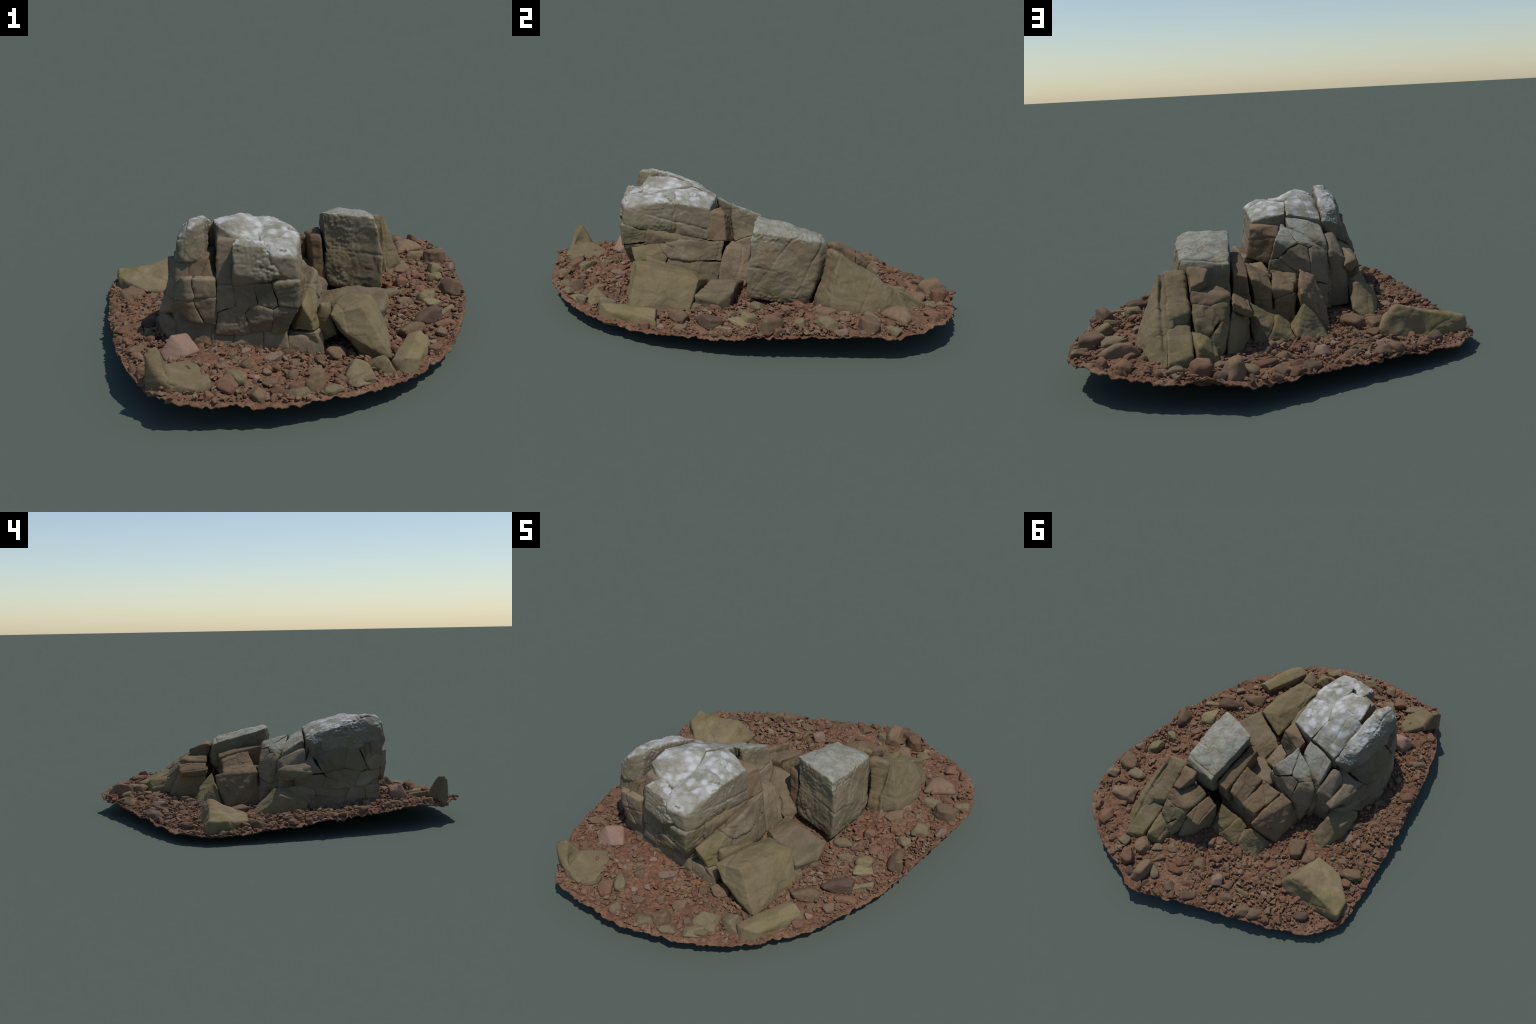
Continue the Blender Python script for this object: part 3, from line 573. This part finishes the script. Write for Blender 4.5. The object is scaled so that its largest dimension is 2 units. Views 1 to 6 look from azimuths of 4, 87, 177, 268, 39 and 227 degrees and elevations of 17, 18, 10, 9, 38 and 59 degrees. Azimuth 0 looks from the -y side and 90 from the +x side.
for s in [(-0.656, 0.12, 0.114, 0.071, 0.036), (-0.335, 0.214, 0.084, 0.102, 0.052), (-0.417, 0.21, 0.073, 0.082, 0.042), (-0.015, 0.643, 0.063, 0.061, 0.031), (0.163, 0.675, 0.063, 0.062, 0.032), (0.216, 0.726, 0.053, 0.052, 0.026), (-0.48, -0.106, 0.063, 0.041, 0.021), (-0.26, 0.677, 0.072, 0.05, 0.026), (0.024, 0.505, 0.053, 0.062, 0.032), (-0.387, 0.086, 0.042, 0.041, 0.021), (-0.395, 0.366, 0.052, 0.061, 0.031), (0.002, 0.849, 0.052, 0.061, 0.031), (0.158, 0.764, 0.063, 0.041, 0.021), (0.287, 0.771, 0.074, 0.104, 0.053), (-0.574, 0.091, 0.052, 0.041, 0.021), (-0.475, 0.578, 0.041, 0.05, 0.025), (-0.537, -0.359, 0.043, 0.042, 0.021), (-0.005, 0.476, 0.053, 0.041, 0.021), (-0.327, -0.259, 0.032, 0.032, 0.016), (0.107, 0.047, 0.043, 0.042, 0.022), (0.068, 0.026, 0.043, 0.042, 0.022), (0.019, 0.045, 0.043, 0.042, 0.022)]:
    stone(*s, 226.7 + STONE_RNG.normal() * 12, 'TAN')
for s in [(0.623, -0.052, 0.102, 0.056, 0.028)]:
    stone(*s, 226.7 + STONE_RNG.normal() * 12, 'YELLOW')

# ----------------------------------------------------------------- scattered rubble
def inside(x, y, margin):
    return math.hypot(x, y) < float(rim_radius(math.atan2(y, x))) - margin

SC = np.random.default_rng(19)
tries = 0
count = len(placed)
while count < 292 and tries < 6000:
    tries += 1
    x, y = SC.uniform(-.8, .8), SC.uniform(-1, 1)
    w = float(np.clip(SC.lognormal(math.log(.034), .30), .022, .065))
    if not inside(x, y, .02 + w * .4): continue
    if any((x - a) ** 2 + (y - b) ** 2 < (c + w * .45) ** 2 for a, b, c in placed): continue
    # inside the outcrop itself there is no room
    if -.40 < x < .12 and -.56 < y < .10: continue
    if .10 < x < .42 and -.5 < y < .6: continue
    if -.1 < x < .3 and .05 < y < .42: continue
    tint = SC.choice(['RED', 'TAN', 'OLIVE', 'PINK', 'DARK'], p=[.48, .32, .09, .05, .06])
    stone(x, y, w, w * SC.uniform(.6, 1.0), w * SC.uniform(.4, .7), SC.uniform(0, 360), str(tint), .25, .3)
    count += 1

def gravel(name, n, lo, hi, seed, bias, bevel):
    """thousands of small angular pebbles, one mesh"""
    r = np.random.default_rng(seed)
    protos = []
    for k in range(14):
        q = r.normal(size=(11, 3)); q /= np.linalg.norm(q, axis=1)[:, None]
        q *= r.uniform(.75, 1, (11, 1)) * np.array([1, r.uniform(.6, .95), r.uniform(.4, .75)])
        bm = hull_bmesh(q.tolist())
        if bevel: bmesh.ops.bevel(bm, geom=bm.edges[:], offset=bevel, segments=1, affect='EDGES', profile=.5, clamp_overlap=True)
        bmesh.ops.recalc_face_normals(bm, faces=bm.faces[:])
        bm.verts.index_update()
        protos.append((np.array([v.co[:] for v in bm.verts]), [tuple(v.index for v in f.verts) for f in bm.faces])); bm.free()
    V, F, base, made = [], [], 0, 0
    while made < n:
        a = r.uniform(0, 2 * math.pi); rad = float(rim_radius(a)) * math.sqrt(r.uniform(.05, 1)) 
        x, y = rad * math.cos(a), rad * math.sin(a)
        if rad > float(rim_radius(a)) - .012: continue
        if -.36 < x < .05 and -.52 < y < .05: continue
        patch = float(noise3(np.array([[x * 5, y * 5, seed]]), 3)[0])
        if patch < r.uniform(-1.1, bias): continue
        s = 0.5 * lo * (hi / lo) ** (r.random() ** 1.15)
        v, f = protos[int(r.integers(14))]
        e = Matrix.Rotation(r.uniform(0, 6.28), 3, 'Z') @ Matrix.Rotation(r.normal() * .4, 3, 'X') @ Matrix.Rotation(r.normal() * .4, 3, 'Y')
        w = (v * s) @ np.array(e).T
        z = float(ground_z(x, y)[0]) + s * r.uniform(.05, .5) + .002
        V.append(w + np.array([x, y, z])); F += [tuple(i + base for i in t) for t in f]; base += len(v); made += 1
    me = bpy.data.meshes.new(name); me.from_pydata(np.concatenate(V).tolist(), [], F)
    smooth_shade(me); me.set_sharp_from_angle(angle=math.radians(38))
    ob = new_object(name, me, M_GRAVEL); ob["kind"] = "stuff"
    return ob
gravel('gravel', 7000, .006, .014, 5, -.3, 0)
gravel('rubble', 5600, .013, .046, 6, .0, .13)
